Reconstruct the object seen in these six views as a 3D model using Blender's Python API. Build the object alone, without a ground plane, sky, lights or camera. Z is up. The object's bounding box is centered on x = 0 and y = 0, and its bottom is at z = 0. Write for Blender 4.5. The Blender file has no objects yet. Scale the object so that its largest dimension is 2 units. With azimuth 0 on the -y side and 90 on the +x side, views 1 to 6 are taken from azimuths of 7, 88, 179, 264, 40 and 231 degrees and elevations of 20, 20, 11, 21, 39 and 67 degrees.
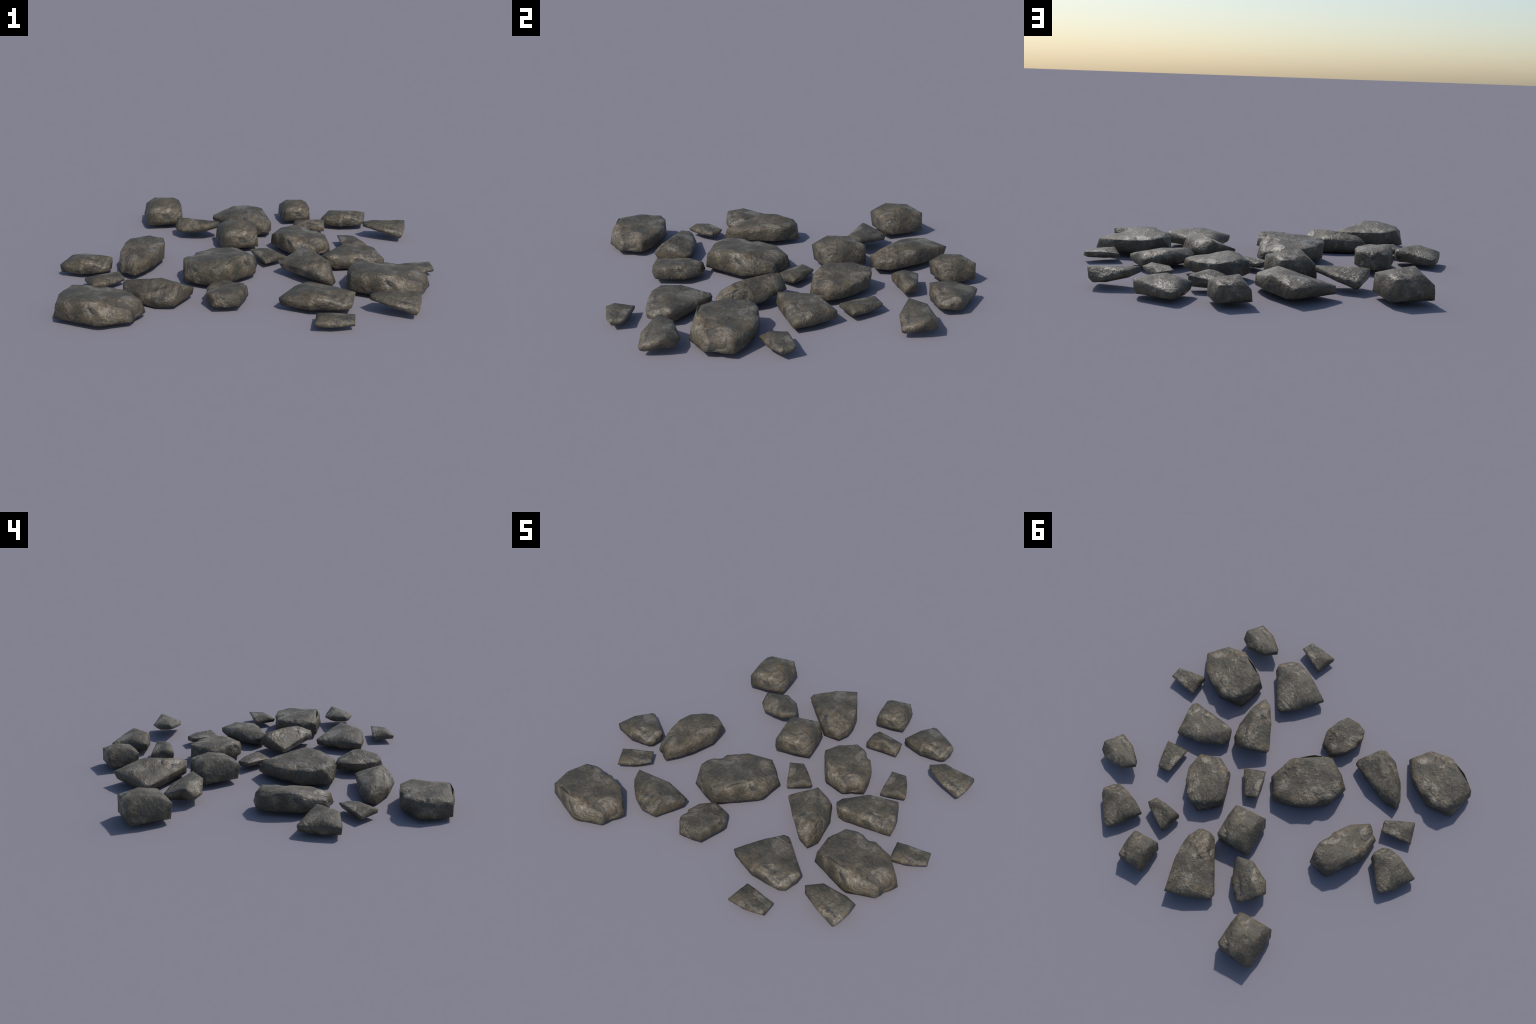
"""A scatter of twenty-five weathered field stones lying loose on the ground.

Ten stone forms are modelled from their corner points (millimetres, around the
stone's own middle): a block is hulled over the corners, worn at the edges,
dented where chips have come off, roughened with noise, and then laid out
several times with its own turn and size.
"""
import bpy, bmesh, math
import numpy as np
from mathutils import Vector, noise

MM = 0.001

# ----------------------------------------------------------------- the forms
# corners: where the facets of the stone meet.
# dents:   (centre, radius, depth) of chips knocked out of it.
# split:   an open gap behind a loose flake.
FORMS = {
    # broad boulder: long sloping back, blunt high front
    "boulder": dict(
        corners=[(-66, -117, 68), (-47, -72, 73), (-163, 0, 58), (18, -122, 71),
                 (-148, 126, 51), (-131, -97, 42), (-167, -87, 31), (-121, -109, 27),
                 (62, -146, 31), (218, 43, 20), (169, 38, 38), (120, 129, 32),
                 (10, 160, 35), (-99, 157, 39), (-186, 27, 35), (175, -92, 12),
                 (-187, -16, -42), (-176, -88, -39), (39, -154, -40), (70, -158, -37),
                 (198, -94, -37), (236, 40, -39), (171, 92, -38), (99, 134, -33),
                 (-55, 163, -39), (-168, 113, -41), (-195, 97, -39)],
        dents=[((-25, 140, 32), 46, 20), ((207, -33, -26), 34, 9),
               ((-110, 75, 56), 55, 8), ((115, -45, 42), 60, 8)],
        # a flake has sprung loose along the blunt front: the gap behind it,
        # as the two ends of the split, the flake's tip and the depth reached
        split=dict(ends=[(14, -121, 70), (-127, -96.5, 42)], tip=(-65, -115, 66),
                   foot=(-52, -101, 15))),
    # flat little chip, a trapezoid from above
    "chip": dict(
        corners=[(-67, -48, 31), (42, -30, 23), (70, 67, 18), (-1, 51, 18),
                 (-73, -88, -10), (-68, -95, 10), (10, -55, -12), (48, -40, -3),
                 (92, -9, 6), (91, -8, 10), (92, 6, -13), (60, 51, -13),
                 (72, 63, 10), (-8, 47, -13), (-107, 37, 7), (-111, 37, 2),
                 (-110, 34, -13), (68, 20, -20), (-30, 6, -24)]),
    # wedge: rounded thick end, square-cut corner
    "wedge": dict(
        corners=[(-10, -86, 52), (74, -16, 53), (-128, -78, 15), (18, -95, 31),
                 (138, 7, 37), (73, 57, 28), (-87, 12, 40), (-128, -76, -3),
                 (97, -87, 13), (136, -64, -14), (129, 32, -1), (-48, 140, 4),
                 (-67, 131, 7), (-102, 59, 2), (-120, -76, -27), (-41, -98, -16),
                 (-4, -98, -30), (114, -80, -20), (130, 5, -29), (117, 35, -28),
                 (-52, 137, -26), (-64, 134, -25), (-101, 23, -30), (-35, -1, -47)]),
    # squat block, nearly a cube
    "block": dict(
        corners=[(-60, -57, 81), (44, 30, 80), (-35, -110, 64), (76, 56, 58),
                 (35, 137, 47), (-77, 62, 68), (-60, -143, 35), (111, -76, 18),
                 (119, -58, 42), (102, 11, 43), (-138, 83, 24), (-117, -31, -9),
                 (-141, 83, -12), (-79, -121, -40), (56, -109, -36), (99, 44, -30),
                 (70, 125, -18), (-36, -1, -72), (-63, -131, -50), (-5, -81, -61),
                 (126, -67, -48), (63, 130, -49), (36, 141, -47), (-144, 66, -49),
                 (39, 35, -75)]),
    # teardrop: rounded hump running out to a blunt point
    "teardrop": dict(
        corners=[(137, -63, 53), (36, 12, 62), (137, -72, 44), (39, 104, 20),
                 (-162, 73, 19), (-133, 30, 35), (-86, -38, -2), (126, -110, 0),
                 (191, 59, -3), (185, 83, -11), (175, 93, -10), (-183, 90, -4),
                 (39, -113, -20), (124, -93, -43), (183, 60, -38), (-87, 115, -28),
                 (-132, 111, -36), (-185, 94, -42), (-172, 36, -33), (-62, -56, -49),
                 (23, -90, -60), (98, -93, -53), (115, -12, -60), (76, 91, -60),
                 (-106, 103, -58), (-170, 38, -62)]),
    # hump: tall-backed stone with a hanging nose
    "hump": dict(
        corners=[(85, -67, 63), (121, -39, 46), (38, 24, 70), (-24, 141, 61),
                 (-40, 155, 51), (65, -142, 16), (-52, 153, 40), (-25, -76, 15),
                 (130, -159, 13), (143, -167, -11), (67, 131, 14), (60, 152, -11),
                 (8, 184, -15), (-154, 58, -3), (-152, 44, -5), (88, -159, -21),
                 (145, -167, -42), (119, 62, -32), (-22, 150, -38), (-148, 67, -22),
                 (-132, 44, -38), (42, -42, -68), (140, -114, -66), (162, -98, -48),
                 (149, -85, -66), (82, -2, -68)]),
    # shard: level top, keel underneath
    "shard": dict(
        corners=[(-145, -19, 38), (101, 20, 36), (101, 37, 39), (14, 22, 41),
                 (-91, 56, 26), (-146, -16, 8), (-124, -43, 10), (-19, -85, 7),
                 (90, -89, -11), (104, -4, 0), (89, 74, -8), (19, 94, -13),
                 (-39, 69, -14), (-103, 52, 10), (-96, 42, -8), (73, -87, -36),
                 (78, -77, -39), (81, -62, -40), (71, 68, -30), (7, 52, -31)]),
    # low loaf-shaped slab
    "loaf": dict(
        corners=[(-139, -130, 30), (-3, -98, 32), (113, 42, 29), (75, 46, 40),
                 (-77, 71, 17), (-56, 49, 44), (-175, -30, -2), (-173, -83, 11),
                 (-69, -136, -14), (151, -83, 4), (170, -59, 0), (161, -21, -6),
                 (71, 137, 7), (-164, -53, -32), (-164, -91, -31), (-118, -139, -18),
                 (-89, -127, -43), (170, -75, -28), (136, 38, -26), (79, 132, -26),
                 (65, 135, -16), (15, 101, -35), (-85, 36, -34), (122, -68, -52),
                 (114, 0, -49)]),
    # small thick nugget
    "nugget": dict(
        corners=[(-79, 0, 26), (-73, -39, 21), (-31, -30, 39), (-43, -58, 27),
                 (4, -46, 41), (89, -24, 18), (97, 31, 24), (-88, -55, -7),
                 (-82, -66, -4), (-76, -65, 9), (-67, -67, -11), (100, -31, -14),
                 (28, 50, 14), (-85, 73, 0), (-82, -59, -36), (99, -29, -29),
                 (62, -10, -40), (87, 25, -30), (82, 40, -29), (-86, 66, -36),
                 (-96, 71, -16), (-82, 18, -46)]),
    # long slab, narrow round nose and a broad cut end
    "slab": dict(
        corners=[(82, -128, 50), (90, 31, 55), (3, 32, 56), (116, -210, 20),
                 (117, 51, 43), (-73, 108, 34), (-185, -3, -9), (80, -210, 1),
                 (180, -175, 7), (189, -104, 4), (8, 215, 9), (-94, 143, 4),
                 (-190, 34, -5), (76, -204, -43), (180, -196, -37), (185, -61, -22),
                 (145, 27, -36), (53, 159, -43), (18, 202, -28), (-6, 193, -34),
                 (-190, 39, -43), (-189, 5, -19), (-89, -42, -63), (96, -184, -64),
                 (192, -121, -45), (17, 116, -64)],
        dents=[((-35, 30, 44), 85, 16)]),
}

# ------------------------------------------------------------- the placement
# form, name, middle (m), turn about z (degrees), size (x, y, z)
FORMS["unsplit_boulder"] = {k: v for k, v in FORMS["boulder"].items() if k != "split"}

LAYOUT = [
    ("boulder", "boulder", (0.733, -0.308, 0.065), 0, (1.000, 1.000, 1.000)),
    ("boulder", "boulder", (-0.651, -0.820, 0.065), -0.4, (1.008, 0.991, 1.029)),
    ("boulder", "boulder", (-0.135, -0.201, 0.068), 66, (1.058, 1.064, 1.066)),
    ("unsplit_boulder", "boulder", (0.247, 0.275, 0.062), -34.2, (0.849, 0.860, 0.847)),
    ("unsplit_boulder", "boulder", (-0.602, -0.073, 0.067), -92.4, (1.010, 0.695, 0.968)),
    ("unsplit_boulder", "rock", (-0.043, -0.564, 0.055), 97.8, (0.659, 0.661, 0.661)),
    ("slab", "boulder", (-0.140, 0.679, 0.071), 0, (1.000, 1.000, 1.000)),
    ("loaf", "rock", (0.565, 0.081, 0.057), 0, (1.000, 1.000, 1.000)),
    ("wedge", "rock", (0.407, -0.553, 0.054), -7.8, (1.352, 1.261, 0.961)),
    ("wedge", "rock", (-0.872, -0.203, 0.051), 0, (1.000, 1.000, 1.000)),
    ("wedge", "rock", (0.476, 0.786, 0.052), 0.3, (1.001, 0.993, 0.984)),
    ("block", "rock", (-0.114, 0.310, 0.076), 0, (1.000, 1.000, 1.000)),
    ("block", "rock", (-0.641, 0.709, 0.078), -2.8, (1.042, 1.046, 1.046)),
    ("block", "rock", (0.173, 0.862, 0.066), -2.4, (0.804, 0.801, 0.814)),
    ("teardrop", "rock", (-0.413, -0.588, 0.065), 0, (1.000, 1.000, 1.000)),
    ("hump", "rock", (0.323, -0.184, 0.076), 0, (1.000, 1.000, 1.000)),
    ("shard", "rock", (0.811, -0.595, 0.063), 0, (1.000, 1.000, 1.000)),
    ("shard", "rock", (0.755, 0.575, 0.063), -0.3, (1.003, 1.005, 1.004)),
    ("shard", "rock", (-0.398, 0.484, 0.067), 156.3, (1.076, 1.099, 1.101)),
    ("chip", "pebble", (0.907, -0.061, 0.039), 0, (1.000, 1.000, 1.000)),
    ("chip", "pebble", (0.509, -0.813, 0.038), -17.5, (1.014, 1.014, 1.017)),
    ("chip", "pebble", (0.533, 0.354, 0.038), 94.9, (0.991, 1.014, 1.013)),
    ("chip", "pebble", (0.073, 0.070, 0.039), 114.5, (0.998, 1.007, 0.993)),
    ("chip", "pebble", (-0.709, -0.413, 0.039), 18.1, (1.005, 1.002, 1.002)),
    ("nugget", "pebble", (0.275, 0.608, 0.056), 0, (1.000, 1.000, 1.000)),
]

# the whole scatter sits centred on the origin
SETTLE = Vector((-0.0002, 0.0012, 0.0))

LABELS = {"boulder": "large grey-brown weathered boulder with worn facets",
          "rock": "angular grey-brown field stone with mottled surface",
          "pebble": "small flat grey-brown chip of broken stone"}


# ------------------------------------------------------------------ material
def stone_material():
    mat = bpy.data.materials.new("weathered_stone")
    mat.use_nodes = True
    nt = mat.node_tree
    nt.nodes.clear()
    N, L = nt.nodes.new, nt.links.new

    def val(sock, v):
        if isinstance(v, (int, float)):
            sock.default_value = v
        elif isinstance(v, tuple):
            sock.default_value = (*v, 1.0) if len(v) == 3 and sock.type == 'RGBA' else v
        else:
            L(v, sock)

    def tex_noise(vec, scale, detail=6, rough=0.6, distort=0.0):
        n = N("ShaderNodeTexNoise")
        val(n.inputs["Vector"], vec)
        n.inputs["Scale"].default_value = scale
        n.inputs["Detail"].default_value = detail
        n.inputs["Roughness"].default_value = rough
        n.inputs["Distortion"].default_value = distort
        return n.outputs["Fac"]

    def ramp(fac, lo, hi, a=0.0, b=1.0):
        n = N("ShaderNodeMapRange")
        n.interpolation_type = 'SMOOTHSTEP'
        val(n.inputs["Value"], fac)
        n.inputs["From Min"].default_value = lo
        n.inputs["From Max"].default_value = hi
        n.inputs["To Min"].default_value = a
        n.inputs["To Max"].default_value = b
        return n.outputs["Result"]

    def mix(fac, a, b, mode='MIX'):
        n = N("ShaderNodeMix")
        n.data_type = 'RGBA'
        n.blend_type = mode
        val(n.inputs[0], fac)
        val(n.inputs[6], a)
        val(n.inputs[7], b)
        return n.outputs[2]

    def math_(op, a, b=0.0):
        n = N("ShaderNodeMath")
        n.operation = op
        val(n.inputs[0], a)
        val(n.inputs[1], b)
        return n.outputs[0]

    def mapping(vec, scale, rot=(0, 0, 0)):
        n = N("ShaderNodeMapping")
        L(vec, n.inputs["Vector"])
        n.inputs["Scale"].default_value = scale
        n.inputs["Rotation"].default_value = rot
        return n.outputs["Vector"]

    obj = N("ShaderNodeTexCoord").outputs["Object"]
    # warp the space so that the grain flows in swirls
    warp = N("ShaderNodeTexNoise")
    L(obj, warp.inputs["Vector"])
    warp.inputs["Scale"].default_value = 10.0
    warp.inputs["Detail"].default_value = 3
    wv = N("ShaderNodeVectorMath")
    wv.operation = 'MULTIPLY_ADD'
    L(warp.outputs["Color"], wv.inputs[0])
    wv.inputs[1].default_value = (0.05, 0.05, 0.05)
    L(obj, wv.inputs[2])
    p = wv.outputs[0]
    fibre = mapping(p, (1.0, 1.7, 1.5), (0.3, 0.2, 0.6))
    fibre_b = mapping(p, (1.6, 1.0, 1.4), (0.2, -0.4, 0.3))

    blotch = tex_noise(p, 9.0, 4, 0.6)
    mottle = tex_noise(fibre_b, 42.0, 5, 0.70)
    streak = tex_noise(fibre, 58.0, 5, 0.72)
    grit = tex_noise(obj, 260.0, 3, 0.7)
    tint = tex_noise(obj, 20.0, 4, 0.65)
    rust = tex_noise(p, 30.0, 5, 0.70)
    pale = tex_noise(p, 11.0, 5, 0.62)

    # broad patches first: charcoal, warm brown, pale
    brown = tex_noise(obj, 7.5, 3, 0.55)
    col = mix(ramp(blotch, 0.38, 0.60), C_DARK, C_MID)
    col = mix(ramp(brown, 0.46, 0.62, 0.0, 0.65), col, C_BROWN)
    col = mix(ramp(tint, 0.50, 0.66, 0.0, 0.60), col, C_BLUE)
    col = mix(ramp(pale, 0.50, 0.68, 0.0, 0.40), col, C_LIGHT)
    # then the grain
    col = mix(ramp(streak, 0.46, 0.70, 0.0, 0.50), col, C_LIGHT)
    col = mix(ramp(mottle, 0.46, 0.70, 0.0, 0.62), col, C_DEEP)
    col = mix(ramp(rust, 0.54, 0.70, 0.0, 0.60), col, C_OCHRE)
    col = mix(math_('MULTIPLY', ramp(pale, 0.50, 0.66), ramp(streak, 0.42, 0.64, 0.05, 0.68)), col, C_PALE)
    col = mix(ramp(grit, 0.38, 0.66, 0.0, 0.45), col, mix(0.55, col, (0.01, 0.01, 0.01)))

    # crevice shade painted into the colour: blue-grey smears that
    # break off again, with a darker core here and there
    ridge = math_('ABSOLUTE', math_('SUBTRACT', tex_noise(fibre, 6.0, 2.0, 0.45), 0.5))
    where = ramp(tex_noise(obj, 6.0, 2, 0.5), 0.50, 0.64)
    hollow = math_('MULTIPLY', ramp(ridge, 0.0, 0.10, 1.0, 0.0), where)
    core = math_('MULTIPLY', ramp(ridge, 0.0, 0.035, 1.0, 0.0), where)
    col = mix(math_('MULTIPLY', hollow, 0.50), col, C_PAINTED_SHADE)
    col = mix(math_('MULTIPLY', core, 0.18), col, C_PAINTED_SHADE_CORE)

    bs = N("ShaderNodeBsdfPrincipled")
    L(col, bs.inputs["Base Color"])
    val(bs.inputs["Roughness"], ramp(pale, 0.46, 0.62, 0.60, 0.36))
    bs.inputs["Specular IOR Level"].default_value = 0.5

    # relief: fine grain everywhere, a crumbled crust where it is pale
    crust = math_('MULTIPLY', tex_noise(p, 30.0, 4, 0.6), ramp(pale, 0.46, 0.62, 0.10, 1.1))
    h = math_('ADD', math_('MULTIPLY', streak, 0.40), math_('MULTIPLY', grit, 0.10))
    h = math_('SUBTRACT', h, math_('MULTIPLY', mottle, 0.45))
    h = math_('ADD', h, math_('MULTIPLY', pale, 1.6))
    h = math_('ADD', h, crust)
    h = math_('SUBTRACT', h, math_('ADD', math_('MULTIPLY', hollow, 1.1), math_('MULTIPLY', core, 0.15)))
    bump = N("ShaderNodeBump")
    bump.inputs["Strength"].default_value = 0.68
    bump.inputs["Distance"].default_value = 0.0065
    L(h, bump.inputs["Height"])
    L(bump.outputs["Normal"], bs.inputs["Normal"])
    out = N("ShaderNodeOutputMaterial")
    L(bs.outputs[0], out.inputs[0])
    return mat


C_DARK = (0.056, 0.049, 0.034)
C_DEEP = (0.030, 0.027, 0.021)
C_MID = (0.112, 0.094, 0.063)
C_BROWN = (0.128, 0.094, 0.055)
C_LIGHT = (0.188, 0.154, 0.105)
C_BLUE = (0.064, 0.068, 0.062)
C_OCHRE = (0.155, 0.098, 0.046)
C_PALE = (0.310, 0.265, 0.201)
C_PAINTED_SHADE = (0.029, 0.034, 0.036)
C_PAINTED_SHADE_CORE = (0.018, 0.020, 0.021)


# ------------------------------------------------------------------ geometry
def hull_of(points):
    bm = bmesh.new()
    for c in points:
        bm.verts.new(Vector(c) * MM)
    res = bmesh.ops.convex_hull(bm, input=bm.verts[:], use_existing_faces=False)
    loose = [g for g in res["geom_interior"] if isinstance(g, bmesh.types.BMVert)]
    if loose:
        bmesh.ops.delete(bm, geom=loose, context='VERTS')
    bmesh.ops.recalc_face_normals(bm, faces=bm.faces[:])
    return bm


def cut_split(bm, split):
    """Take the wedge-shaped gap behind the loose flake out of the stone."""
    rim = list(split["ends"]) + [split["tip"]]
    wedge = hull_of(rim + [(x, y, z + 40) for x, y, z in rim] + [split["foot"]])
    obs = []
    for b, n in ((bm, "whole"), (wedge, "gap")):
        me = bpy.data.meshes.new(n)
        b.to_mesh(me)
        b.free()
        ob = bpy.data.objects.new(n, me)
        bpy.context.scene.collection.objects.link(ob)
        obs.append(ob)
    mod = obs[0].modifiers.new("gap", 'BOOLEAN')
    mod.operation = 'DIFFERENCE'
    mod.solver = 'EXACT'
    mod.object = obs[1]
    dg = bpy.context.evaluated_depsgraph_get()
    me = bpy.data.meshes.new_from_object(obs[0].evaluated_get(dg))
    out = bmesh.new()
    out.from_mesh(me)
    bpy.data.meshes.remove(me)
    for ob in obs:
        old = ob.data
        bpy.data.objects.remove(ob)
        bpy.data.meshes.remove(old)
    return out


def build_form(name, spec, mat, index):
    bm = hull_of(spec["corners"])
    if "split" in spec:
        bm = cut_split(bm, spec["split"])
    # even, fine skin over the facets: keep halving whatever edge is too long
    size = max(max(abs(v) for v in c) for c in spec["corners"]) * MM
    step = 0.0060 if size > 0.12 else 0.0045
    while True:
        bmesh.ops.triangulate(bm, faces=[f for f in bm.faces if len(f.verts) > 3],
                              quad_method='SHORT_EDGE')
        far = [e for e in bm.edges if e.calc_length() > step]
        if not far:
            break
        longest = max(e.calc_length() for e in far)
        far = [e for e in far if e.calc_length() > max(step, longest * 0.5)]
        bmesh.ops.subdivide_edges(bm, edges=far, cuts=1)
    fine = bpy.data.meshes.new(name)
    bm.to_mesh(fine)
    bm.free()

    nv = len(fine.vertices)
    co = np.empty(nv * 3)
    fine.vertices.foreach_get("co", co)
    co = co.reshape(-1, 3)
    ed = np.empty(len(fine.edges) * 2, dtype=np.int64)
    fine.edges.foreach_get("vertices", ed)
    ed = ed.reshape(-1, 2)
    deg = np.maximum(np.bincount(ed.ravel(), minlength=nv), 1)[:, None]

    def diffuse(a, times, w=0.5):
        for _ in range(times):
            s = np.zeros_like(a)
            np.add.at(s, ed[:, 0], a[ed[:, 1]])
            np.add.at(s, ed[:, 1], a[ed[:, 0]])
            a = a * (1 - w) + w * s / deg
        return a

    def normals():
        n = np.empty(nv * 3)
        fine.vertices.foreach_get("normal", n)
        return n.reshape(-1, 3)

    # worn edges: the lightest relaxation, just enough to take off the razor line
    n0 = normals()
    co = diffuse(co, 1, 0.2)

    co[:, :2] *= 1.006

    # chips knocked out
    for c, rad, dep in spec.get("dents", []):
        c = np.array(c) * MM
        d = np.linalg.norm(co - c, axis=1) / (rad * MM)
        f = np.clip(1 - d * d, 0, 1) ** 2
        axis = c / np.linalg.norm(c)
        co = co - axis * (f * dep * MM)[:, None]

    # pits, ledges and grain of the broken surface
    off = Vector((index * 3.7, index * 1.9, index * 5.3))
    disp = np.empty(nv)
    for i in range(nv):
        p = Vector(co[i]) + off
        a = noise.fractal(p * 14.0, 0.9, 2.1, 4, noise_basis='PERLIN_ORIGINAL')
        w = p + Vector((0.03, 0.02, 0.01)) * noise.noise(p * 9.0)
        b = noise.noise(Vector((w.x * 20, w.y * 46, w.z * 46)))
        b = 1.0 - abs(b) * 2.2
        disp[i] = 0.0016 * a + 0.0011 * max(b, -0.6) * max(0.0, noise.noise(p * 8.0) + 0.35)
    disp -= disp.mean()
    fine.vertices.foreach_set("co", co.ravel())
    fine.update()
    facet = normals()
    round_ = diffuse(facet.copy(), 16)
    round_ /= np.linalg.norm(round_, axis=1)[:, None]
    co = co + round_ * disp[:, None]
    fine.vertices.foreach_set("co", co.ravel())
    fine.update()

    # weathering has rounded the shading over the facet edges; the relief stays
    n1 = normals()
    wide = diffuse(facet.copy(), 60)
    wide /= np.linalg.norm(wide, axis=1)[:, None]
    nn = wide * 0.85 + facet * 0.15 + (n1 - facet) * 1.2
    nn /= np.linalg.norm(nn, axis=1)[:, None]
    fine.polygons.foreach_set("use_smooth", [True] * len(fine.polygons))
    fine.materials.append(mat)
    fine.normals_split_custom_set_from_vertices([tuple(v) for v in nn])
    return fine


def main():
    mat = stone_material()
    meshes = {n: build_form(n, s, mat, i) for i, (n, s) in enumerate(FORMS.items())}
    for form, kind, place, turn, size in LAYOUT:
        ob = bpy.data.objects.new(kind, meshes[form])
        ob.location = Vector(place) + SETTLE
        ob.rotation_euler = (0, 0, math.radians(turn))
        ob.scale = size
        ob["label"] = LABELS[kind]
        ob["category"] = kind
        bpy.context.scene.collection.objects.link(ob)


main()
